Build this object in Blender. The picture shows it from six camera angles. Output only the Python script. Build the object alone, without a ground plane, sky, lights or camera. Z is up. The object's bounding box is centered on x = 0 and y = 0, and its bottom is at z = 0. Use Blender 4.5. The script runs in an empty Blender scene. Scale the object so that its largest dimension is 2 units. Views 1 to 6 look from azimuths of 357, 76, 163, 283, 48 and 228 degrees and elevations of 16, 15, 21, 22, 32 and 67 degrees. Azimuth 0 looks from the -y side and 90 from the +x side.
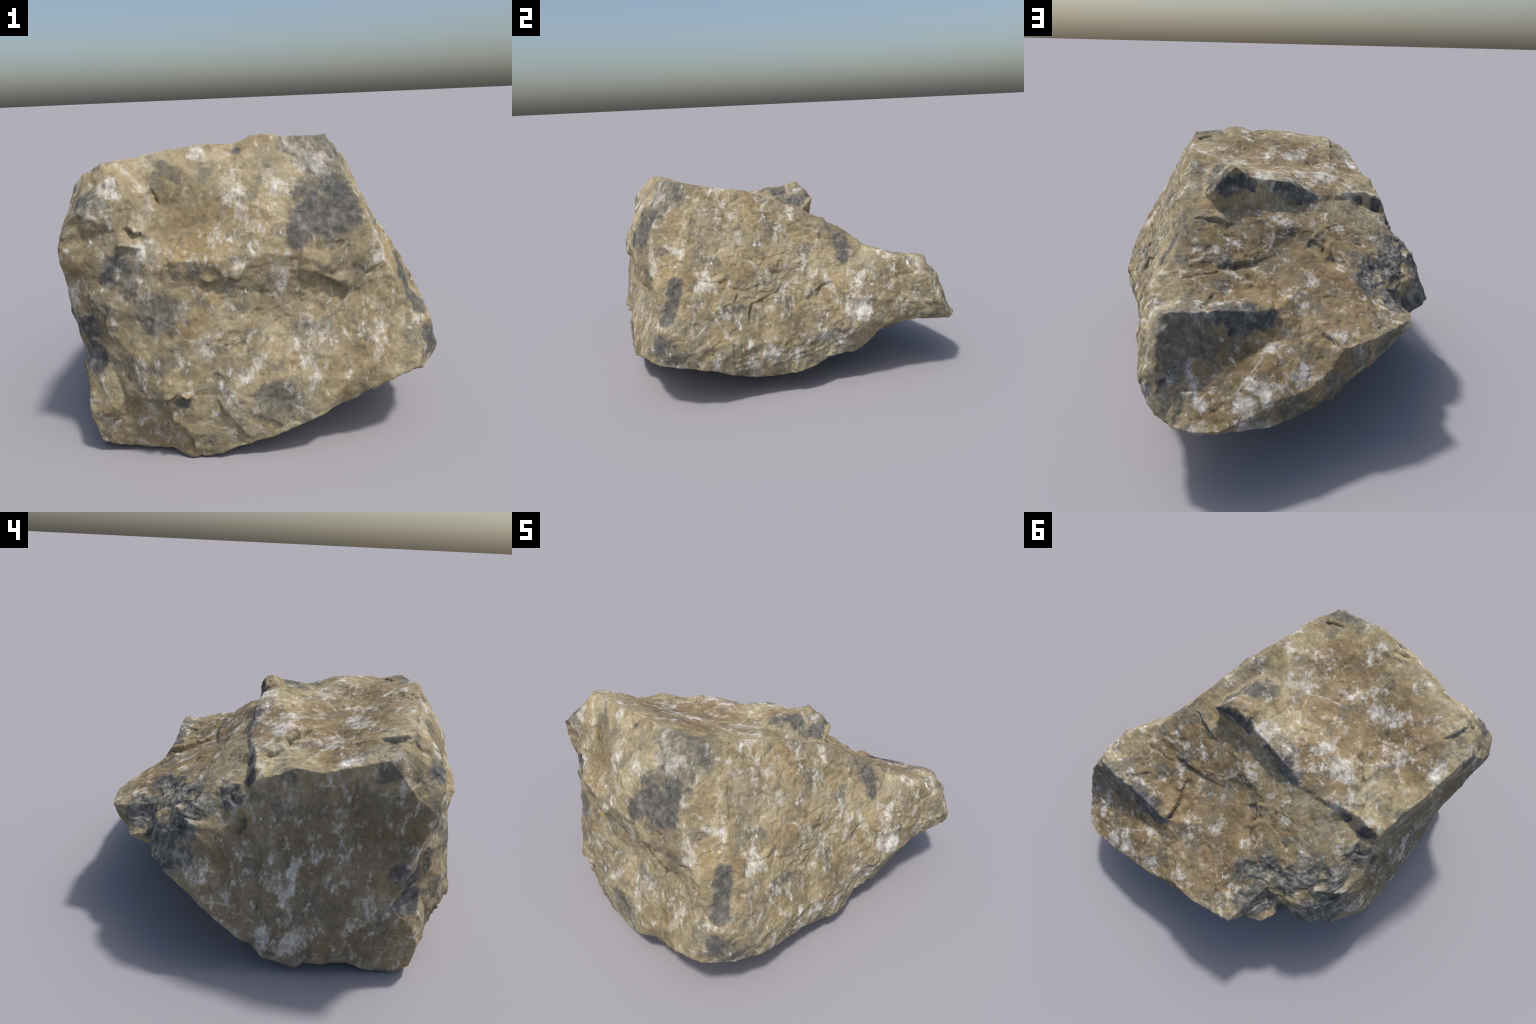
# A broken, angular limestone boulder: ochre weathered crust, chalky white mottling, charcoal fresh scars.
# The form is described by its ridge / crease lines (control points, metres) and by a few
# facet points between them.  The facets are stretched between those lines as seen from a core
# point inside the stone, remeshed finely, rounded, and then roughened with fractal relief,
# split cracks and flaked ledges.
import bpy, bmesh, math
import numpy as np
from mathutils import Vector

CORE = np.array([0.02, -0.12, 0.42])

# ------------------------------------------------------------------ ridge and crease lines
LINES = {
    "top_front_edge": [(.357, -.648, 1.212), (.265, -.685, 1.212), (.18, -.705, 1.211), (.13, -.728, 1.233), (.058, -.725, 1.232),
                       (-.003, -.73, 1.203), (-.102, -.74, 1.213), (-.264, -.745, 1.191), (-.383, -.742, 1.171), (-.502, -.735, 1.151)],
    "top_west_edge": [(-.502, -.735, 1.151), (-.585, -.68, 1.11), (-.638, -.635, 1.066), (-.627, -.489, 1.017), (-.625, -.367, .974), (-.62, -.258, .976), (-.615, -.16, .93), (-.613, -.079, .887)],
    "front_west_bevel": [(-.502, -.735, 1.151), (-.473, -.82, 1.086), (-.545, -.865, 1.02), (-.625, -.867, .965), (-.666, -.847, .866), (-.672, -.824, .789),
                         (-.672, -.793, .688), (-.661, -.782, .589), (-.658, -.752, .498), (-.66, -.695, .401)],
    "front_west_lower": [(-.66, -.695, .401), (-.631, -.825, .294), (-.624, -.862, .198), (-.60, -.85, .05), (-.61, -.775, .0)],
    "slab_lip": [(-.613, -.079, .887), (-.55, -.055, .925), (-.496, -.048, .952), (-.337, .011, .968), (-.266, .04, .962), (-.161, .062, .981), (-.019, .075, 1.055),
                 (.1, .082, 1.078), (.192, .078, 1.095), (.266, .093, 1.148), (.388, .147, 1.068)],
    "slab_end_top": [(.37, -.19, 1.095), (.32, -.06, 1.132), (.29, .06, 1.156), (.342, .115, 1.125), (.388, .147, 1.068)],
    "slab_end_foot": [(.37, -.19, 1.09), (.405, -.1, 1.05), (.421, .02, 1.02), (.421, .066, 1.01), (.39, .11, .98), (.364, .134, .955)],
    "scarp_foot": [(.364, .134, .955), (.26, .125, .945), (.1, .108, .94), (-.05, .095, .93), (-.15, .085, .94), (-.27, .055, .95)],
    "second_scarp_foot": [(-.337, .016, .958), (-.44, .005, .90), (-.50, -.01, .865), (-.56, -.035, .836)],
    "east_top_edge": [(.357, -.648, 1.212), (.376, -.56, 1.192), (.402, -.472, 1.182), (.434, -.283, 1.156), (.451, -.198, 1.122), (.479, -.05, 1.054), (.492, -.005, 1.037),
                      (.534, .113, .98), (.548, .19, .94), (.562, .26, .894), (.598, .335, .843), (.626, .389, .804), (.69, .46, .772), (.729, .584, .731), (.733, .655, .706)],
    "second_riser_top": [(.61, .37, .807), (.50, .375, .802), (.40, .362, .808), (.30, .33, .812), (.2, .31, .795), (.08, .27, .79)],
    "second_riser_foot": [(.66, .45, .774), (.52, .415, .765), (.37, .395, .76), (.197, .345, .757), (.1, .32, .757)],
    "block_edge": [(.733, .655, .706), (.715, .71, .71), (.677, .736, .721), (.58, .72, .705), (.491, .702, .692), (.35, .68, .66), (.217, .649, .645)],
    "block_west_edge": [(.217, .649, .645), (.241, .558, .667), (.293, .461, .70)],
    "block_riser_foot": [(.19, .68, .605), (.229, .728, .537), (.33, .755, .50), (.44, .77, .485), (.53, .805, .455), (.62, .845, .44), (.69, .862, .435)],
    "block_east_chamfer": [(.715, .71, .71), (.741, .794, .604), (.75, .84, .48), (.745, .88, .40)],
    "tail_east_edge": [(.733, .655, .706), (.79, .70, .60), (.812, .78, .48), (.795, .83, .40), (.77, .87, .355)],
    "tail_rim": [(.77, .87, .355), (.70, .935, .325), (.62, .982, .32), (.54, 1.008, .32), (.46, .992, .335), (.37, .97, .355), (.29, .952, .38), (.142, .908, .388), (-.028, .842, .45), (-.043, .836, .51),
                 (-.17, .82, .53), (-.30, .775, .54), (-.405, .734, .551)],
    "tail_lower_rim": [(.77, .85, .335), (.70, .905, .30), (.60, .95, .285), (.525, .957, .27), (.42, .948, .262), (.30, .92, .24), (.228, .89, .23), (.10, .845, .235), (.0, .825, .26), (-.12, .77, .32), (-.228, .755, .37), (-.32, .725, .42), (-.40, .715, .50)],
    "dark_scar_upper": [(-.56, -.035, .836), (-.555, .04, .832), (-.527, .1, .835), (-.47, .2, .80), (-.405, .32, .728), (-.30, .42, .692), (-.20, .52, .68), (-.22, .62, .63), (-.29, .70, .57)],
    "scar_rib": [(-.405, .32, .728), (-.49, .32, .705), (-.57, .312, .69), (-.66, .33, .58), (-.737, .318, .44)],
    "scar_gully": [(-.31, .46, .655), (-.40, .48, .585), (-.48, .48, .51), (-.56, .45, .43)],
    "west_north_edge": [(-.613, -.079, .887), (-.63, -.045, .82), (-.653, -.033, .762), (-.667, -.025, .70), (-.68, .05, .67), (-.735, .11, .58), (-.759, .119, .495), (-.79, .135, .42), (-.808, .135, .36)],
    "west_north_foot": [(-.74, .31, .43), (-.78, .22, .39), (-.808, .135, .36), (-.817, .08, .307), (-.815, -.02, .22), (-.81, -.085, .172), (-.78, -.125, .15), (-.768, -.174, .068),
                        (-.752, -.330, .035), (-.73, -.413, .09), (-.72, -.457, .10), (-.70, -.518, .088), (-.65, -.645, .02), (-.61, -.775, .0)],
    "front_east_edge": [(.357, -.648, 1.212), (.40, -.74, 1.09), (.445, -.82, .977), (.497, -.842, .86), (.535, -.836, .765), (.60, -.835, .655), (.64, -.835, .56), (.672, -.865, .46), (.683, -.903, .385), (.672, -.925, .33)],
    "front_lip": [(.535, -.836, .75), (.43, -.87, .755), (.313, -.898, .76), (.224, -.918, .805), (.11, -.935, .82), (.011, -.942, .825), (-.10, -.957, .81), (-.258, -.952, .82), (-.374, -.895, .75), (-.47, -.88, .74)],
    "front_crease": [(.53, -.842, .64), (.402, -.855, .625), (.30, -.872, .65), (.213, -.874, .61), (.08, -.90, .66), (-.05, -.92, .705), (-.17, -.928, .715), (-.33, -.925, .70)],
    "front_bottom_edge": [(.672, -.925, .325), (.564, -.942, .295), (.45, -.935, .235), (.35, -.931, .187), (.282, -.972, .175), (.211, -.972, .15), (.10, -.97, .10), (-.02, -.955, .055), (-.13, -.94, .02), (-.245, -.923, .0)],
    "front_hollow_foot": [(-.245, -.923, .0), (-.33, -.88, .02), (-.45, -.85, .025), (-.53, -.845, .03), (-.60, -.85, .05)],
    "east_bottom_edge": [(.672, -.925, .325), (.71, -.85, .285), (.765, -.758, .285), (.798, -.601, .255), (.757, -.446, .18), (.718, -.281, .125), (.72, -.2, .122), (.759, -.075, .142),
                         (.762, -.01, .155), (.722, .11, .185), (.744, .255, .205), (.733, .31, .22), (.755, .40, .30), (.775, .47, .36), (.79, .565, .42), (.80, .70, .41), (.795, .80, .39)],
    "front_left_ledge": [(-.47, -.88, .74), (-.50, -.868, .69), (-.515, -.864, .648), (-.53, -.85, .60)],
    "front_left_rib": [(-.53, -.85, .60), (-.55, -.83, .50), (-.54, -.84, .40), (-.50, -.87, .33), (-.455, -.89, .264)],
}
# ------------------------------------------------------------------ points on the facets between the lines
FACETS = {
    "top": [(-.484, -.59, 1.105), (-.15, -.42, 1.075), (-.10, -.28, 1.055), (-.299, -.149, 1.043), (-.395, -.347, 1.02), (-.28, -.41, 1.045), (.08, -.37, 1.09), (.05, -.25, 1.068), (.273, -.332, 1.135), (-.042, -.004, 1.065), (-.272, -.227, 1.035),
            (-.469, -.097, .96), (-.505, -.15, .938), (.12, -.55, 1.165), (-.06, -.5, 1.125), (-.2, -.655, 1.175), (-.28, -.52, 1.10), (-.30, -.655, 1.16), (-.38, -.47, 1.06), (.12, -.13, 1.08), (.05, .0, 1.095), (.19, -.0, 1.118), (.175, -.10, 1.117), (.265, -.19, 1.10), (.38, -.31, 1.152), (-.08, -.11, 1.063)],
    "tread": [(.073, .214, .875), (.19, .19, .912), (.309, .213, .902), (.27, .215, .90), (.419, .223, .920), (-.176, .219, .85), (-.25, .26, .80), (-.048, .276, .80), (-.35, .15, .86), (-.193, .408, .718), (-.02, .35, .755), (.06, .37, .748), (-.05, .22, .85)],
    "block_top": [(.45, .55, .708), (.6, .6, .727), (.66, .47, .772), (.52, .66, .692)],
    "block_riser": [(.578, .768, .555), (.45, .715, .58), (.535, .725, .645), (.66, .79, .58)],
    "tail_band": [(.04, .868, .33), (-.06, .838, .37), (-.2, .80, .44), (.143, .90, .29)],
    "ramp": [(-.02, .565, .64), (.07, .54, .662), (.14, .48, .69), (.2, .57, .648), (-.22, .55, .65), (-.211, .686, .595), (.0, .70, .585), (.193, .861, .448), (.277, .836, .478), (.345, .85, .465), (.50, .822, .462), (.408, .91, .408), (.50, .95, .36), (.62, .91, .375), (-.35, .68, .575), (.12, .75, .53)],
    "dark_scar": [(-.605, .195, .75), (-.612, .08, .74), (-.59, .04, .785), (-.701, .185, .645), (-.435, .625, .49), (-.32, .57, .59), (-.41, .655, .44), (-.64, .27, .69), (-.64, .43, .46), (-.50, .60, .44), (-.635, .385, .575), (-.525, .535, .475), (-.58, .405, .61)],
    "east": [(.44, -.56, 1.12), (.60, -.597, .80), (.70, -.503, .588), (.52, -.79, .893), (.60, -.675, .80), (.798, -.60, .40), (.765, .228, .477), (.683, .269, .71), (.775, .66, .375), (.772, -.675, .476), (.70, -.231, .5), (.653, .069, .754), (.746, .332, .61), (.555, -.138, .962), (.757, .522, .727),
             (.668, -.215, .59), (.638, -.283, .773), (.757, .085, .377), (.741, .112, .317), (.775, -.023, .296), (.505, -.45, .987), (.608, -.752, .723), (.745, -.797, .498),
             (.745, -.835, .40), (.768, -.283, .352), (.805, -.561, .294), (.785, .41, .519), (.811, .643, .485), (.80, -.66, .37), (.69, .126, .654), (.555, -.68, .86), (.58, -.25, .92), (.78, -.13, .36), (.81, .345, .42), (.778, -.806, .366), (.768, -.308, .221), (.748, .173, .196), (.775, .248, .541), (.722, -.65, .60), (.545, -.72, .87), (.672, -.445, .635), (.645, -.451, .732), (.785, .235, .36)],
    "front_upper": [(.41, -.855, .90), (.24, -.88, .905), (.32, -.832, .976), (.18, -.855, 1.01), (.218, -.845, 1.047), (-.308, -.825, 1.031), (-.25, -.785, 1.14), (-.1, -.845, 1.065), (-.04, -.835, 1.10), (.0, -.888, 1.02), (-.05, -.90, .95), (-.2, -.867, .92), (.15, -.905, .93), (-.38, -.85, .96), (-.43, -.845, 1.02), (-.45, -.86, .92), (-.58, -.822, .89), (-.59, -.832, .76), (.041, -.87, 1.037)],
    "front_lower": [(.442, -.889, .489), (.328, -.891, .475), (.237, -.898, .5), (.052, -.938, .418), (-.054, -.945, .454), (-.02, -.935, .505), (.13, -.88, .535), (.12, -.968, .35), (-.10, -.965, .32), (.49, -.935, .36), (-.53, -.872, .33), (.54, -.868, .50), (.55, -.91, .40),
                    (-.311, -.983, .402), (-.312, -.985, .308), (-.25, -.965, .56), (-.40, -.925, .60), (-.42, -.935, .45), (-.15, -.965, .20), (-.30, -.95, .15), (-.42, -.885, .12), (-.53, -.87, .16), (-.04, -.99, .27), (.375, -.962, .31), (-.462, -.915, .279), (-.567, -.885, .189)],
    "west": [(-.685, -.45, .62), (-.70, -.25, .50), (-.688, -.58, .42), (-.66, -.42, .80), (-.68, -.66, .82), (-.668, -.76, .93), (-.775, -.1, .32), (-.745, -.45, .2), (-.69, -.60, .6), (-.645, -.17, .70), (-.662, -.25, .60), (-.658, -.08, .61), (-.675, -.64, .318), (-.748, -.15, .41), (-.775, -.244, .263), (-.79, -.20, .14), (-.685, -.745, .58), (-.645, -.73, .385)],
    "underside": [(.45, .40, .105), (.42, .55, .15), (.47, .68, .24), (.6, .69, .295), (.66, .60, .34), (.3, .2, .05), (.1, .40, .14), (-.15, .29, .15), (-.34, .24, .22), (-.47, .12, .2), (-.46, .27, .31), (-.5, .03, .12), (-.2, .05, .04), (-.12, .53, .28), (.65, .42, .28), (.59, .5, .275), (.1, .62, .25), (.3, .75, .235),
                  (.45, -.1, .05), (.55, -.3, .045), (.3, -.4, .03), (0., -.4, .015), (-.3, -.3, .015), (-.4, -.6, .03), (.2, -.7, .08), (.5, -.65, .16), (-.1, -.75, .03), (-.5, .42, .38), (-.62, .3, .36), (-.55, -.25, .015), (-.62, -.1, .06)],
}

# ------------------------------------------------------------------ numpy fractal noise
def _hash(ix, iy, iz, seed):
    h = (ix.astype(np.int64) * 374761393 + iy.astype(np.int64) * 668265263 + iz.astype(np.int64) * 2147483647 + seed * 1274126177) & 0xFFFFFFFF
    h = ((h ^ (h >> 13)) * 1274126177) & 0xFFFFFFFF
    h = ((h ^ (h >> 16)) * 2246822519) & 0xFFFFFFFF
    return ((h ^ (h >> 15)) & 0xFFFFFF) / float(0xFFFFFF) * 2 - 1

def noise(p, freq, seed=0):
    q = p * freq
    i = np.floor(q).astype(np.int64)
    f = q - i
    f = f * f * f * (f * (f * 6 - 15) + 10)
    out = 0
    for dx in (0, 1):
        wx = f[:, 0] if dx else 1 - f[:, 0]
        for dy in (0, 1):
            wy = f[:, 1] if dy else 1 - f[:, 1]
            for dz in (0, 1):
                wz = f[:, 2] if dz else 1 - f[:, 2]
                out = out + wx * wy * wz * _hash(i[:, 0] + dx, i[:, 1] + dy, i[:, 2] + dz, seed)
    return out

def fbm(p, freq, octaves, seed=0, gain=.5):
    a, s, t = 1., 0., 0.
    for k in range(octaves):
        s = s + a * noise(p + 3.7 * k, freq * 2 ** k, seed + k)
        t += a
        a *= gain
    return s / t

def smooth(e0, e1, x):
    t = np.clip((x - e0) / (e1 - e0), 0, 1)
    return t * t * (3 - 2 * t)

def line_distance(p, pts):
    """distance of every vertex to a polyline, the position along it (0..1), and the offset vector"""
    pts = np.array(pts, float)
    best = np.full(len(p), 9.)
    along = np.zeros(len(p))
    offset = np.zeros_like(p)
    n = len(pts) - 1
    for k in range(n):
        a, d = pts[k], pts[k + 1] - pts[k]
        t = np.clip(((p - a) @ d) / (d @ d), 0, 1)
        o = p - a - t[:, None] * d
        r = np.linalg.norm(o, axis=1)
        m = r < best
        offset[m] = o[m]
        best[m] = r[m]
        along[m] = (k + t[m]) / n
    return best, along, offset

# ------------------------------------------------------------------ stretch the facets
def resample(pts, step=.055):
    out = [pts[0]]
    for a, b in zip(pts, pts[1:]):
        a, b = np.array(a), np.array(b)
        n = max(1, int(round(np.linalg.norm(b - a) / step)))
        out += [tuple(a + (b - a) * k / n) for k in range(1, n + 1)]
    return out

cloud = []
for pts in list(LINES.values()):
    cloud += resample(pts)
for pts in FACETS.values():
    cloud += pts
kept = []
for c in cloud:
    c = np.array(c, float)
    if all(np.linalg.norm(c - k) > .012 for k in kept):
        kept.append(c)
kept = np.array(kept)
direction = kept - CORE
radius = np.linalg.norm(direction, axis=1)
bm = bmesh.new()
verts = [bm.verts.new(Vector(d / r)) for d, r in zip(direction, radius)]
bmesh.ops.convex_hull(bm, input=verts)
bm.verts.ensure_lookup_table()
for v, c in zip(verts, kept):
    v.co = Vector(c)
bmesh.ops.recalc_face_normals(bm, faces=bm.faces)
mesh = bpy.data.meshes.new("boulder")
bm.to_mesh(mesh)
bm.free()
boulder = bpy.data.objects.new("boulder", mesh)
bpy.context.scene.collection.objects.link(boulder)

def apply_modifiers(obj):
    dg = bpy.context.evaluated_depsgraph_get()
    new = bpy.data.meshes.new_from_object(obj.evaluated_get(dg))
    obj.modifiers.clear()
    old = obj.data
    obj.data = new
    bpy.data.meshes.remove(old)

m = boulder.modifiers.new("remesh", "REMESH")
m.mode = "VOXEL"
m.voxel_size = .0052
m = boulder.modifiers.new("round", "SMOOTH")
m.factor, m.iterations = .5, 1
apply_modifiers(boulder)
mesh = boulder.data
mesh.name = "boulder"

def coords():
    a = np.empty(len(mesh.vertices) * 3, np.float32)
    mesh.vertices.foreach_get("co", a)
    return a.reshape(-1, 3).astype(float)

def normals():
    a = np.empty(len(mesh.vertices) * 3, np.float32)
    mesh.vertices.foreach_get("normal", a)
    return a.reshape(-1, 3).astype(float)

def store(p):
    mesh.vertices.foreach_set("co", p.astype(np.float32).ravel())
    mesh.update()

# ------------------------------------------------------------------ relief: ledges, cracks, grooves
# name: (points, ledge height, ledge width, side that stands proud, crack depth, crack width)
RELIEF = {
    "hollow_slit": ([(-.326, -.802, 1.062), (-.308, -.824, 1.026), (-.296, -.843, .997)], 0, .05, (1, 0, 0), .022, .010),
    "lip_slit": ([(-.165, -.936, .723), (-.101, -.939, .739), (-.056, -.938, .746), (-.011, -.922, .718)], .026, .06, (0, 0, 1), .014, .010),
    "front_flake": ([(.195, -.899, .744), (.27, -.888, .728), (.321, -.873, .693), (.364, -.864, .668), (.401, -.85, .623)], .036, .07, (.5, 0, 1), .012, .009),
    "front_flake_crack": ([(.219, -.907, .816), (.202, -.904, .776), (.195, -.902, .744)], .012, .05, (1, 0, 0), .012, .008),
    "front_short_crack": ([(.205, -.878, .661), (.21, -.868, .63), (.225, -.862, .609)], .008, .04, (1, 0, 0), .012, .008),
    "corner_shelf": ([(-.47, -.87, .862), (-.405, -.891, .859), (-.36, -.9, .85)], .024, .04, (0, 0, 1), .014, .009),
    "corner_nick": ([(-.424, -.856, .937), (-.394, -.871, .911), (-.36, -.879, .914)], .022, .04, (0, 0, 1), .014, .009),
    "corner_gap": ([(-.526, -.871, .75), (-.52, -.877, .72), (-.505, -.885, .69)], .0, .04, (1, 0, 0), .018, .012),
    "corner_drop": ([(-.585, -.836, .682), (-.564, -.839, .641), (-.529, -.849, .585), (-.525, -.85, .5)], .026, .05, (1, 0, .6), .012, .011),
    "foot_shelf": ([(-.413, -.915, .252), (-.347, -.964, .275), (-.278, -.994, .315), (-.2, -.975, .28)], .03, .05, (0, 0, 1), .012, .011),
    "foot_rib": ([(-.143, -.963, .285), (-.086, -.966, .21), (-.029, -.959, .119), (.0, -.957, .08)], .014, .05, (1, 0, .3), .008, .012),
    "foot_rib_low": ([(-.313, -.961, .221), (-.285, -.952, .158), (-.227, -.945, .094), (-.224, -.927, .015)], .028, .06, (1, 0, .2), .008, .011),
    "foot_nick": ([(.075, -.97, .18), (.12, -.97, .135)], .008, .04, (1, 0, 1), .010, .008),
    "front_east_nick": ([(.552, -.82, .746), (.496, -.847, .716), (.47, -.849, .695)], .01, .05, (0, 0, 1), .014, .011),
    "west_crack": ([(-.67, -.20, .715), (-.685, -.166, .661), (-.695, -.206, .638), (-.707, -.249, .601)], .010, .06, (0, -1, .2), .008, .007),
    "west_crack_low": ([(-.704, -.488, .472), (-.701, -.532, .442), (-.701, -.59, .42)], .005, .04, (0, -.5, 1), .008, .006),
    "west_groove": ([(-.70, -.10, .62), (-.741, -.135, .488), (-.757, -.149, .404), (-.768, -.143, .307), (-.774, -.135, .20)], .006, .05, (0, -1, 0), .012, .020),
    "west_flake": ([(-.653, -.032, .762), (-.664, -.052, .72), (-.672, -.052, .675), (-.68, -.01, .63)], .022, .05, (0, -1, 0), .008, .008),
    "top_corner_crack": ([(-.485, -.575, 1.10), (-.50, -.62, 1.112), (-.518, -.674, 1.128), (-.526, -.70, 1.137), (-.496, -.72, 1.148)], .022, .05, (1, -.4, 0), .016, .009),
    "top_gully": ([(-.251, -.231, 1.034), (-.319, -.221, 1.028), (-.37, -.168, 1.008), (-.426, -.162, .986), (-.461, -.116, .964), (-.489, -.065, .953)], .026, .07, (.5, 1, 0), .016, .018),
    "tread_ledge": ([(.505, .193, .936), (.422, .207, .931), (.37, .214, .915), (.306, .215, .901)], .020, .06, (0, -1, 0), .006, .009),
    "tread_split": ([(-.075, .262, .82), (-.088, .272, .811), (-.127, .319, .784), (-.139, .357, .76), (-.193, .41, .726)], .028, .08, (-1, -.3, 0), .006, .008),
    "tread_flake": ([(-.188, .231, .848), (-.169, .217, .861), (-.189, .167, .891), (-.213, .113, .92)], .012, .06, (-1, 0, 0), .003, .008),
    "ramp_split": ([(.05, .70, .58), (.033, .747, .553), (-.001, .785, .533), (-.038, .835, .497)], .016, .07, (-1, 0, 0), .010, .007),
    "scarp_crack": ([(-.09, .1, .945), (-.046, .109, .93), (-.03, .14, .91)], 0, .05, (1, 0, 0), .008, .007),
    "east_scar_foot": ([(.722, -.50, .565), (.71, -.432, .587), (.682, -.387, .631)], .0126, .05, (0, -1, .6), .010, .009),
    "east_scar_mid": ([(.735, -.36, .44), (.728, -.349, .482), (.692, -.323, .562), (.678, -.243, .578), (.667, -.165, .612), (.663, -.131, .675)], .0120, .06, (0, -.6, 1), .010, .009),
    "east_scar_north": ([(.70, -.02, .54), (.692, .01, .57), (.69, .082, .611), (.691, .158, .645)], .0128, .06, (0, -.5, 1), .008, .009),
    "east_pit": ([(.76, .06, .385), (.757, .09, .385)], 0, .04, (0, 0, 1), .022, .018),
    "top_edge_flake": ([(.36, -.56, 1.19), (.296, -.595, 1.192), (.255, -.608, 1.188)], .010, .04, (0, -1, 0), .010, .007),
    "top_edge_chip": ([(.0, -.70, 1.195), (-.033, -.706, 1.194), (-.099, -.727, 1.204)], .012, .04, (0, 1, 0), .012, .012),
    "second_riser_crack": ([(.45, .415, .765), (.36, .395, .765), (.26, .365, .765), (.15, .335, .76)], .018, .04, (0, -1, .3), .008, .008),
    "block_west_fissure": ([(.31, .43, .715), (.293, .461, .70), (.241, .558, .667), (.217, .649, .645), (.19, .69, .60)], .030, .05, (1, .2, 0), .010, .008),
    "ramp_lip": ([(.50, .90, .41), (.56, .86, .43), (.66, .86, .43)], .012, .05, (0, 1, 0), .006, .008),
    "west_hollow_rim": ([(-.66, -.05, .70), (-.70, -.13, .60), (-.72, -.14, .52), (-.75, -.13, .42)], .016, .08, (0, -1, 0), .003, .008),
    "block_top_crack": ([(.62, .49, .765), (.55, .47, .76), (.47, .455, .755), (.40, .43, .75)], .006, .05, (0, -1, 0), .005, .006),
}

p, n = coords(), normals()
# a gentle three-way warp makes the ridges wander and chip
p = p + .007 * np.stack([fbm(p, 11., 4, s) for s in (21, 31, 41)], 1)
store(p)
n = normals()

east = smooth(.45, .75, n[:, 0]) * smooth(-.95, -.75, p[:, 1])
west = smooth(.75, .92, -n[:, 0])
scar = np.zeros(len(p))
for c, r in (((-.47, .36, .66), .22), ((-.63, .27, .62), .20), ((-.40, .55, .57), .16), ((-.60, .05, .80), .10)):
    scar = np.maximum(scar, smooth(1., .55, np.linalg.norm(p - np.array(c), axis=1) / r))
scar = scar * (1 - west)

def terraces(p, freq, steps, seed, sharp=.72):
    """flaked ledges: noise cut into flat treads with short risers"""
    t = (fbm(p, freq, 4, seed, .45) + 1) * .5 * steps
    i = np.floor(t)
    return (i + smooth(sharp, 1., t - i) - t) / steps

d = .008 * fbm(p, 6., 3, 11)
d += .0022 * fbm(p, 42., 3, 5) * (1 - .6 * west)
d += .018 * terraces(p, 3.6, 5, 77, .85) * (1 - .8 * west)
d += east * (.036 * terraces(p, 5.5, 6, 51, .82) + .005 * fbm(p, 20., 3, 61))
stretch = p * np.array([1., .5, 1.6])
d += scar * (.055 * terraces(stretch, 6., 5, 91, .7) + .012 * (1 - 2 * np.abs(fbm(stretch, 9., 3, 95))))
chips = np.abs(fbm(p, 17., 3, 131))
d -= .004 * smooth(.34, .55, chips) * (1 - west)

for pts, height, width, side, depth, gap in RELIEF.values():
    near = np.linalg.norm(p - np.array(pts).mean(0), axis=1) < .4
    idx = np.where(near)[0]
    q = p[idx] + .006 * np.stack([fbm(p[idx], 26., 2, s) for s in (3, 4, 5)], 1)
    r, along, off = line_distance(q, pts)
    fade = smooth(0, .18, along) * smooth(1, .82, along)
    s = np.array(side, float)
    s /= np.linalg.norm(s)
    w = off @ s
    ends = np.exp(-(r / width) ** 2)
    ragged = .55 + .9 * np.clip(noise(p[idx], 30., 9) + .3, 0, 1)
    d[idx] += fade * ends * height * (smooth(-.003, .003, w) - .45) * ragged
    d[idx] -= fade * depth * np.exp(-(r / (gap * .6)) ** 2) * ragged
p = p + n * (d + .0015)[:, None]
p[:, 2] -= p[:, 2].min()
store(p)

# ------------------------------------------------------------------ limestone material
mat = bpy.data.materials.new("weathered_limestone")
mat.use_nodes = True
nt = mat.node_tree
nodes, links = nt.nodes, nt.links
bsdf = nodes["Principled BSDF"]

def put(sock, v):
    if isinstance(v, bpy.types.NodeSocket):
        links.new(v, sock)
    else:
        sock.default_value = v

def math_(op, a, b=None, clamp=False):
    nd = nodes.new("ShaderNodeMath")
    nd.operation, nd.use_clamp = op, clamp
    put(nd.inputs[0], a)
    if b is not None:
        put(nd.inputs[1], b)
    return nd.outputs[0]

def vmath(op, a, b=None, scale=None):
    nd = nodes.new("ShaderNodeVectorMath")
    nd.operation = op
    put(nd.inputs[0], a)
    if b is not None:
        put(nd.inputs[1], b)
    if scale is not None:
        nd.inputs["Scale"].default_value = scale
    return nd.outputs["Value"] if op in ("LENGTH", "DISTANCE", "DOT_PRODUCT") else nd.outputs[0]

def tex(vec, scale, detail=4., rough=.55, distort=0., color=False, offset=None):
    if offset:
        vec = vmath("ADD", vec, offset)
    nd = nodes.new("ShaderNodeTexNoise")
    put(nd.inputs["Vector"], vec)
    nd.inputs["Scale"].default_value = scale
    nd.inputs["Detail"].default_value = detail
    nd.inputs["Roughness"].default_value = rough
    nd.inputs["Distortion"].default_value = distort
    return nd.outputs["Color"] if color else nd.outputs["Fac"]

def band(x, lo, hi, a=0., b=1.):
    nd = nodes.new("ShaderNodeMapRange")
    nd.interpolation_type = "SMOOTHSTEP"
    put(nd.inputs["Value"], x)
    nd.inputs["From Min"].default_value, nd.inputs["From Max"].default_value = lo, hi
    nd.inputs["To Min"].default_value, nd.inputs["To Max"].default_value = a, b
    return nd.outputs["Result"]

def mix(fac, a, b, mode="MIX"):
    nd = nodes.new("ShaderNodeMix")
    nd.data_type, nd.blend_type = "RGBA", mode
    put(nd.inputs[0], fac)
    put(nd.inputs[6], a if isinstance(a, bpy.types.NodeSocket) else (*a, 1))
    put(nd.inputs[7], b if isinstance(b, bpy.types.NodeSocket) else (*b, 1))
    return nd.outputs[2]

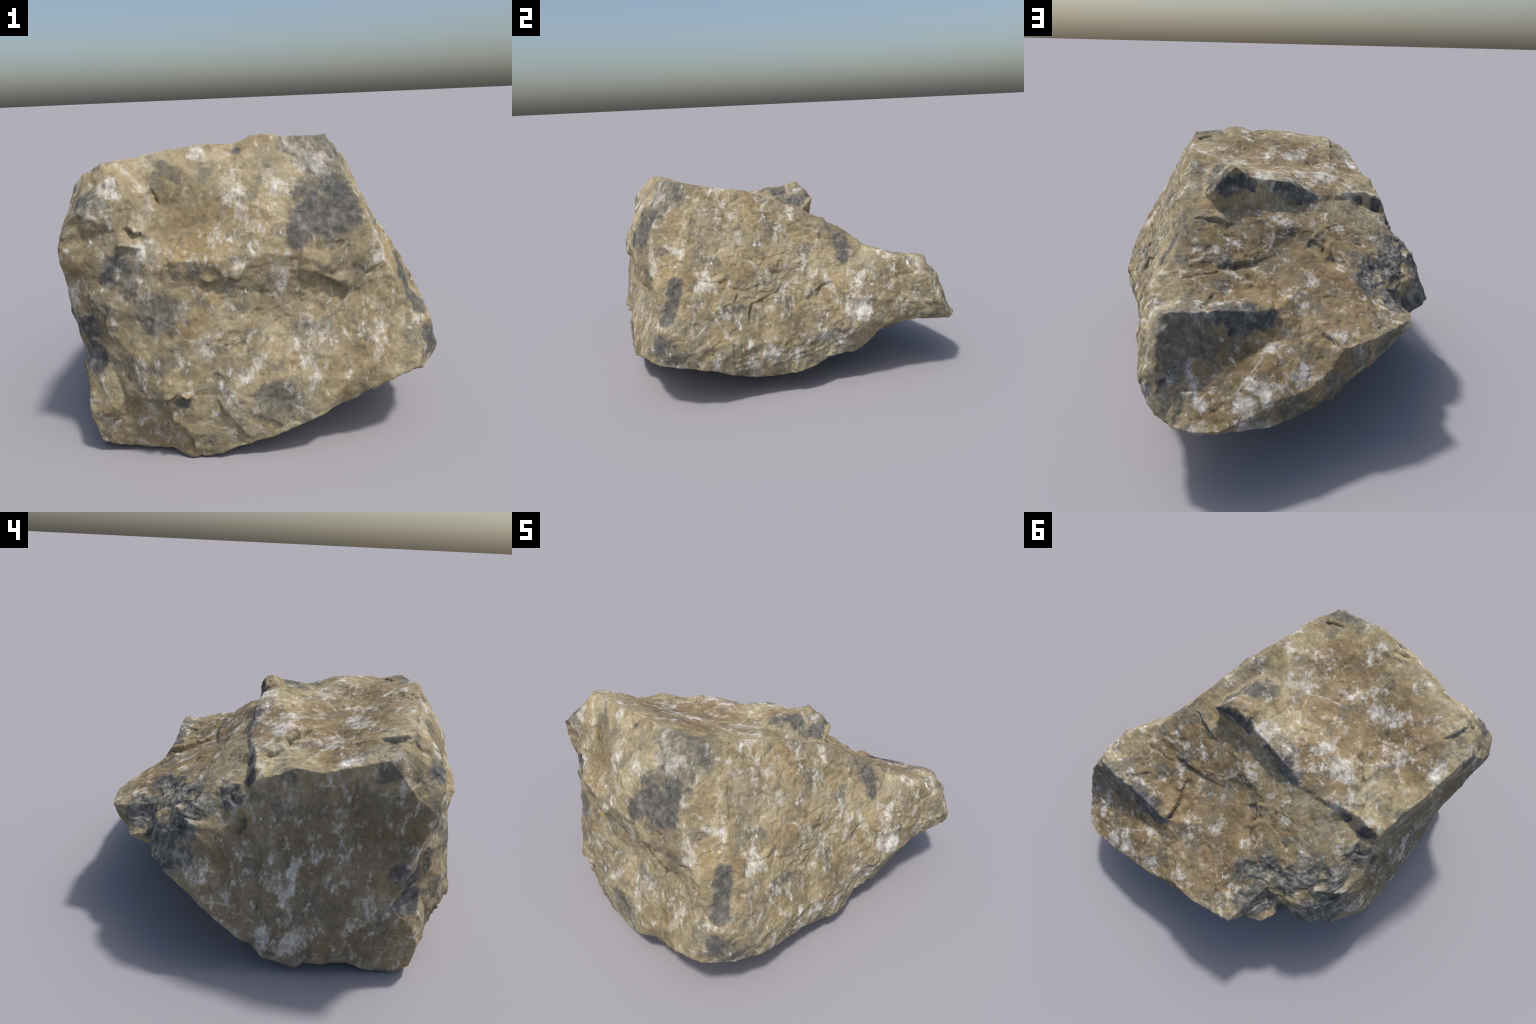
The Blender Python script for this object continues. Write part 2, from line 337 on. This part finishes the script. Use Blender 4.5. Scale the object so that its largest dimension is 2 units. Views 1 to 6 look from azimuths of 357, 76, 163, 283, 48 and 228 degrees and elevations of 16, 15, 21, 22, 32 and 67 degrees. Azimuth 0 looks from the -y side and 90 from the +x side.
def ramp(x, stops):
    nd = nodes.new("ShaderNodeValToRGB")
    put(nd.inputs[0], x)
    el = nd.color_ramp.elements
    while len(el) < len(stops):
        el.new(.5)
    for e, (pos, col) in zip(el, stops):
        e.position, e.color = pos, (*col, 1)
    return nd.outputs[0]

P = nodes.new("ShaderNodeTexCoord").outputs["Object"]
def warped(scale, amount, detail=4.):
    c = vmath("SUBTRACT", tex(P, scale, detail, .6, color=True), (.5, .5, .5))
    return vmath("ADD", P, vmath("SCALE", c, scale=amount))
W = warped(5., .07, 2.)
W2 = warped(12., .035, 3.)

RAGGED = math_("SUBTRACT", tex(W2, 15., 7., .72, offset=(6.5, 2.5, 8.5)), .5)

def patches(spots, ragged=2.6, swell=1.):
    """blotches of matter: union of blobs given as centre and radius, their rims torn by noise"""
    out = None
    for c, r in spots:
        k = math_("SUBTRACT", 1.5, math_("DIVIDE", vmath("DISTANCE", W, c), r * swell), True)
        out = k if out is None else math_("MAXIMUM", out, k)
    return band(math_("ADD", out, math_("MULTIPLY", RAGGED, ragged)), .30, .80)

SLATE = [((.28, -.87, .93), .095), ((.37, -.845, .955), .085), ((.33, -.86, .90), .07), ((.21, -.90, .87), .05), ((.36, -.80, 1.02), .06), ((.63, -.735, .70), .045), ((.65, -.75, .66), .045), ((.67, -.765, .62), .045), ((.685, -.78, .58), .045), ((.70, -.795, .54), .042), ((.729, -.827, .41), .05), ((.60, .24, .83), .055), ((.64, .24, .76), .04), ((-.25, -.985, .265), .03),
         ((-.569, -.841, 1.025), .03), ((-.488, -.823, 1.082), .018), ((.30, -.06, 1.10), .05), ((.38, .03, 1.05), .045)]
CHARCOAL = [((-.469, -.891, .795), .04), ((-.499, -.887, .739), .035),
            ((-.61, -.80, .53), .07), ((-.59, -.80, .39), .075), ((.34, .13, 1.05), .045), ((.30, .115, 1.06), .05), ((.25, .095, 1.075), .05), ((.19, .085, 1.065), .04), ((.03, .09, 1.02), .045), ((-.02, .085, 1.01), .05), ((-.07, .075, 1.0), .05), ((-.12, .065, .985), .045),
            ((.33, .69, .625), .065), ((.40, .70, .635), .06), ((.46, .70, .66), .05), ((.27, .68, .61), .055), ((.23, .67, .61), .045), ((.727, .844, .465), .022), ((-.671, -.735, .575), .05), ((-.60, -.79, .44), .05), ((-.582, -.82, 1.03), .025), ((.005, -.765, 1.18), .018),
            ((-.56, -.04, .87), .05), ((-.45, .0, .92), .03)]
SCAR = [((-.63, .33, .53), .12), ((-.70, .30, .47), .07), ((-.34, .40, .69), .06), ((-.46, .38, .66), .08), ((-.60, .05, .79), .07), ((-.61, .17, .73), .08), ((-.28, .50, .65), .07), ((-.42, .55, .55), .10), ((-.56, .42, .46), .10), ((-.52, .30, .73), .07), ((-.66, .24, .64), .08), ((-.73, .24, .52), .07), ((-.37, .62, .53), .07)]
GREY = [((.25, -.72, 1.17), .10), ((.34, -.69, 1.17), .11), ((.33, -.77, 1.07), .11), ((.23, -.82, 1.03), .06), ((-.56, -.85, 1.03), .07), ((-.319, -.935, .63), .09), ((.082, -.96, .25), .09), ((.74, -.80, .37), .08), ((.775, -.736, .33), .06),
        ((.632, .751, .64), .11), ((.667, .797, .54), .08), ((.55, .75, .58), .08), ((.377, .38, .785), .04), ((.585, .382, .81), .035), ((.27, -.12, 1.10), .055), ((.364, -.018, 1.07), .06), ((.38, .06, 1.05), .05),
        ((-.645, -.625, 1.02), .05), ((-.613, -.2, .93), .04), ((-.127, .82, .45), .06), ((.016, .85, .33), .08), ((.2, .90, .30), .08), ((.385, .93, .28), .07), ((-.27, .77, .46), .07), ((.712, -.397, .556), .035), ((-.424, -.913, .745), .07),
        ((-.50, .25, .76), .07), ((-.47, .30, .73), .08), ((-.68, -.15, .9), .05)]
WHITE = [((.077, .207, .88), .045), ((.11, .24, .84), .05), ((.39, .32, .838), .03), ((.307, .318, .825), .035), ((.02, .54, .67), .04), ((-.01, .50, .686), .04), ((.675, .692, .72), .05), ((.446, .675, .69), .04), ((.55, .71, .70), .03),
         ((.279, -.325, 1.13), .055), ((-.27, -.135, 1.04), .06), ((-.17, -.10, 1.03), .06), ((-.568, -.483, 1.03), .045), ((-.392, -.355, 1.01), .05), ((-.02, -.678, 1.18), .05), ((-.106, -.567, 1.11), .05), ((-.2, -.45, 1.06), .05), ((.008, -.949, .84), .05), ((.03, -.93, .90), .035),
         ((.217, -.85, 1.046), .022), ((.14, -.85, 1.06), .03), ((-.334, -.91, .86), .03), ((-.146, -.769, 1.16), .03), ((-.45, -.824, 1.07), .03), ((.049, -.939, .41), .025), ((.446, -.889, .488), .025), ((.326, -.891, .478), .025), ((-.21, -.968, .47), .04), ((-.022, -.936, .51), .03),
         ((.432, -.556, 1.14), .03), ((.699, -.231, .51), .022), ((.771, -.025, .285), .04), ((.76, .285, .5), .06), ((.672, -.124, .63), .025), ((.732, -.459, .534), .035), ((.759, -.255, .32), .05), ((.668, -.571, .66), .045), ((.739, -.798, .50), .04), ((.735, .334, .63), .04),
         ((-.527, -.865, 1.0), .03), ((-.161, -.956, .805), .035), ((-.207, -.937, .05), .02), ((.353, .864, .44), .035), ((.22, .797, .488), .04), ((.088, .622, .625), .05), ((-.318, .688, .58), .04), ((-.381, .714, .555), .04), ((-.757, .157, .47), .05), ((-.72, -.572, .286), .04), ((-.70, -.6, .395), .04),
         ((.77, -.12, .26), .04), ((.75, .06, .34), .04), ((.68, .02, .60), .03), ((.56, .88, .40), .05), ((.42, .95, .34), .05), ((.7, .74, .69), .03), ((.35, .67, .67), .03), ((.73, .60, .72), .03), ((.70, .47, .77), .03), ((.1, .03, 1.09), .04), ((-.05, .04, 1.06), .04), ((-.4, -.03, .97), .04), ((.45, -.2, 1.12), .035), ((.4, -.45, 1.18), .04), ((-.45, -.74, 1.15), .04), ((.53, -.83, .77), .03), ((.66, -.85, .5), .03), ((.17, .87, .42), .04), ((.30, .93, .38), .04), ((-.1, .80, .52), .04), ((-.70, -.25, .45), .05), ((-.69, -.48, .5), .05), ((-.76, -.3, .25), .05), ((-.77, -.2, .2), .05)]
OCHRE = [((.25, .40, .76), .34), ((-.1, .38, .76), .30), ((.1, .75, .52), .30), ((.45, .85, .42), .22), ((-.2, .62, .60), .17), ((.05, -.4, 1.10), .25), ((-.35, -.45, 1.05), .22), ((-.2, -.1, 1.04), .18)]
DUN = [((-.80, -.35, .55), .42), ((-.76, -.6, .75), .25), ((-.82, -.1, .3), .28), ((-.74, .05, .55), .14), ((-.75, -.6, .25), .22)]

ochre, dun = math_("MULTIPLY", patches(OCHRE, 1.2), .85), patches(DUN, .8)
charcoal, grey, slate, white_spot = patches(CHARCOAL), patches(GREY), patches(SLATE, 1.6, 1.12), patches(WHITE, 1.2, 1.5)
scar_stone = patches(SCAR, 2.)

tone = math_("ADD", math_("MULTIPLY", tex(W2, 3.2, 6., .6), .55), math_("MULTIPLY", tex(W2, 15., 6., .7), .45))
sand = ramp(tone, [(.34, (.135, .102, .056)), (.45, (.245, .196, .113)), (.55, (.342, .286, .175)), (.66, (.43, .375, .26))])
earth = ramp(tone, [(.34, (.105, .074, .038)), (.46, (.185, .130, .066)), (.55, (.245, .180, .097)), (.68, (.34, .275, .175))])
RUST = [((-.757, .08, .52), .06), ((-.70, .0, .62), .07), ((-.35, -.90, .12), .09), ((.62, -.65, .72), .05)]
umber = ramp(tone, [(.34, (.120, .092, .055)), (.46, (.180, .145, .090)), (.55, (.225, .185, .122)), (.68, (.30, .26, .19))])
hue = tex(P, 5., 5., .6, offset=(8, 1, 6))
sand = mix(math_("MULTIPLY", band(hue, .52, .66), .45), sand, (.37, .275, .135))
sand = mix(math_("MULTIPLY", band(hue, .47, .35), .45), sand, (.245, .215, .165))
col = mix(ochre, sand, earth)
orange = math_("MAXIMUM", band(tex(P, 7., 5., .6, offset=(2, 9, 7)), .60, .72), patches(RUST, 2.))
col = mix(math_("MULTIPLY", orange, .38), col, (.27, .165, .075))
col = mix(dun, col, umber)

# smoky grey staining in small clouds
smoke = band(tex(W2, 7.5, 7., .66, offset=(4.1, 1.7, 2.2)), .51, .63)
col = mix(math_("MULTIPLY", smoke, .75), col, (.135, .125, .098))
speck = band(tex(P, 38., 4., .65, offset=(7, 3, 1)), .60, .70)
col = mix(math_("MULTIPLY", speck, .45), col, (.13, .115, .085))

# grey and charcoal fresh stone
ash = ramp(tex(W2, 24., 6., .65), [(.35, (.075, .075, .070)), (.5, (.125, .118, .094)), (.66, (.22, .205, .165))])
col = mix(math_("MULTIPLY", grey, .85), col, ash)
col = mix(math_("MULTIPLY", slate, .92), col, ramp(tex(W2, 30., 6., .65), [(.35, (.058, .060, .060)), (.5, (.088, .088, .082)), (.68, (.155, .148, .128))]))
coal = ramp(tex(W2, 16., 8., .68), [(.36, (.040, .043, .046)), (.48, (.078, .079, .078)), (.56, (.13, .128, .118)), (.64, (.28, .265, .23))])
col = mix(math_("MULTIPLY", charcoal, .95), col, coal)

rubble = ramp(tex(W2, 13., 8., .70, offset=(3, 7, 2)), [(.34, (.034, .036, .038)), (.45, (.075, .076, .074)), (.53, (.13, .125, .112)), (.62, (.30, .28, .235))])
col = mix(math_("MULTIPLY", scar_stone, .92), col, rubble)
grit = ramp(tex(P, 48., 6., .72, offset=(1, 1, 9)), [(.33, (.80, .80, .80)), (.5, (1., 1., 1.)), (.66, (1.16, 1.16, 1.15))])
col = mix(1., col, grit, "MULTIPLY")

# chalky calcite: broad wash, flecks, a few veins, and the big blotches
STREAK = nodes.new("ShaderNodeMapping")
put(STREAK.inputs["Vector"], W2)
STREAK.inputs["Rotation"].default_value = (.5, .35, .6)
STREAK.inputs["Scale"].default_value = (1., 1., .55)
S = STREAK.outputs[0]
more = math_("MULTIPLY", white_spot, .058)
wash = band(math_("ADD", tex(S, 8.5, 9., .74, offset=(1.3, 8.2, 5.5)), more), .525, .67)
fleck = band(math_("ADD", tex(S, 26., 6., .70, offset=(2.2, 6.1, .4)), more), .55, .69)
fleck = math_("MULTIPLY", fleck, band(tex(P, 3.0, 3., .5, offset=(9, 2, 4)), .36, .56, .35, 1.))
vor = nodes.new("ShaderNodeTexVoronoi")
vor.feature = "DISTANCE_TO_EDGE"
put(vor.inputs["Vector"], W)
vor.inputs["Scale"].default_value = 3.4
vein = math_("MULTIPLY", band(math_("ADD", vor.outputs["Distance"], math_("MULTIPLY", RAGGED, .12)), .03, .0), band(tex(P, 4.5, 4., .6, offset=(3, 3, 3)), .52, .62))
chalk = math_("MAXIMUM", math_("MAXIMUM", math_("MULTIPLY", wash, .92), math_("MULTIPLY", fleck, .90)), math_("MULTIPLY", vein, .5))
chalk = math_("MULTIPLY", chalk, math_("SUBTRACT", 1., math_("MULTIPLY", math_("MAXIMUM", math_("MAXIMUM", charcoal, slate), math_("MAXIMUM", math_("MULTIPLY", scar_stone, .5), math_("MULTIPLY", grey, .6))), .8)))
chalk = math_("MULTIPLY", chalk, band(tex(S, 42., 5., .7, offset=(4, 4, 1)), .38, .58, .6, 1.))
chalk_col = ramp(tex(P, 30., 4., .6), [(.35, (.48, .45, .38)), (.6, (.72, .70, .65))])
col = mix(chalk, col, chalk_col)
put(bsdf.inputs["Base Color"], col)
bsdf.inputs["Roughness"].default_value = .88
bsdf.inputs["Specular IOR Level"].default_value = .25

grain = math_("ADD", math_("MULTIPLY", tex(P, 70., 6., .65), .6), math_("MULTIPLY", tex(W2, 22., 5., .6), 1.))
bump = nodes.new("ShaderNodeBump")
bump.inputs["Strength"].default_value = .35
bump.inputs["Distance"].default_value = .012
put(bump.inputs["Height"], grain)
links.new(bump.outputs[0], bsdf.inputs["Normal"])

for poly in mesh.polygons:
    poly.use_smooth = True
mesh.materials.clear()
mesh.materials.append(mat)
boulder["label"] = "angular ochre limestone boulder with stepped broken ledges"
boulder["category"] = "rock"
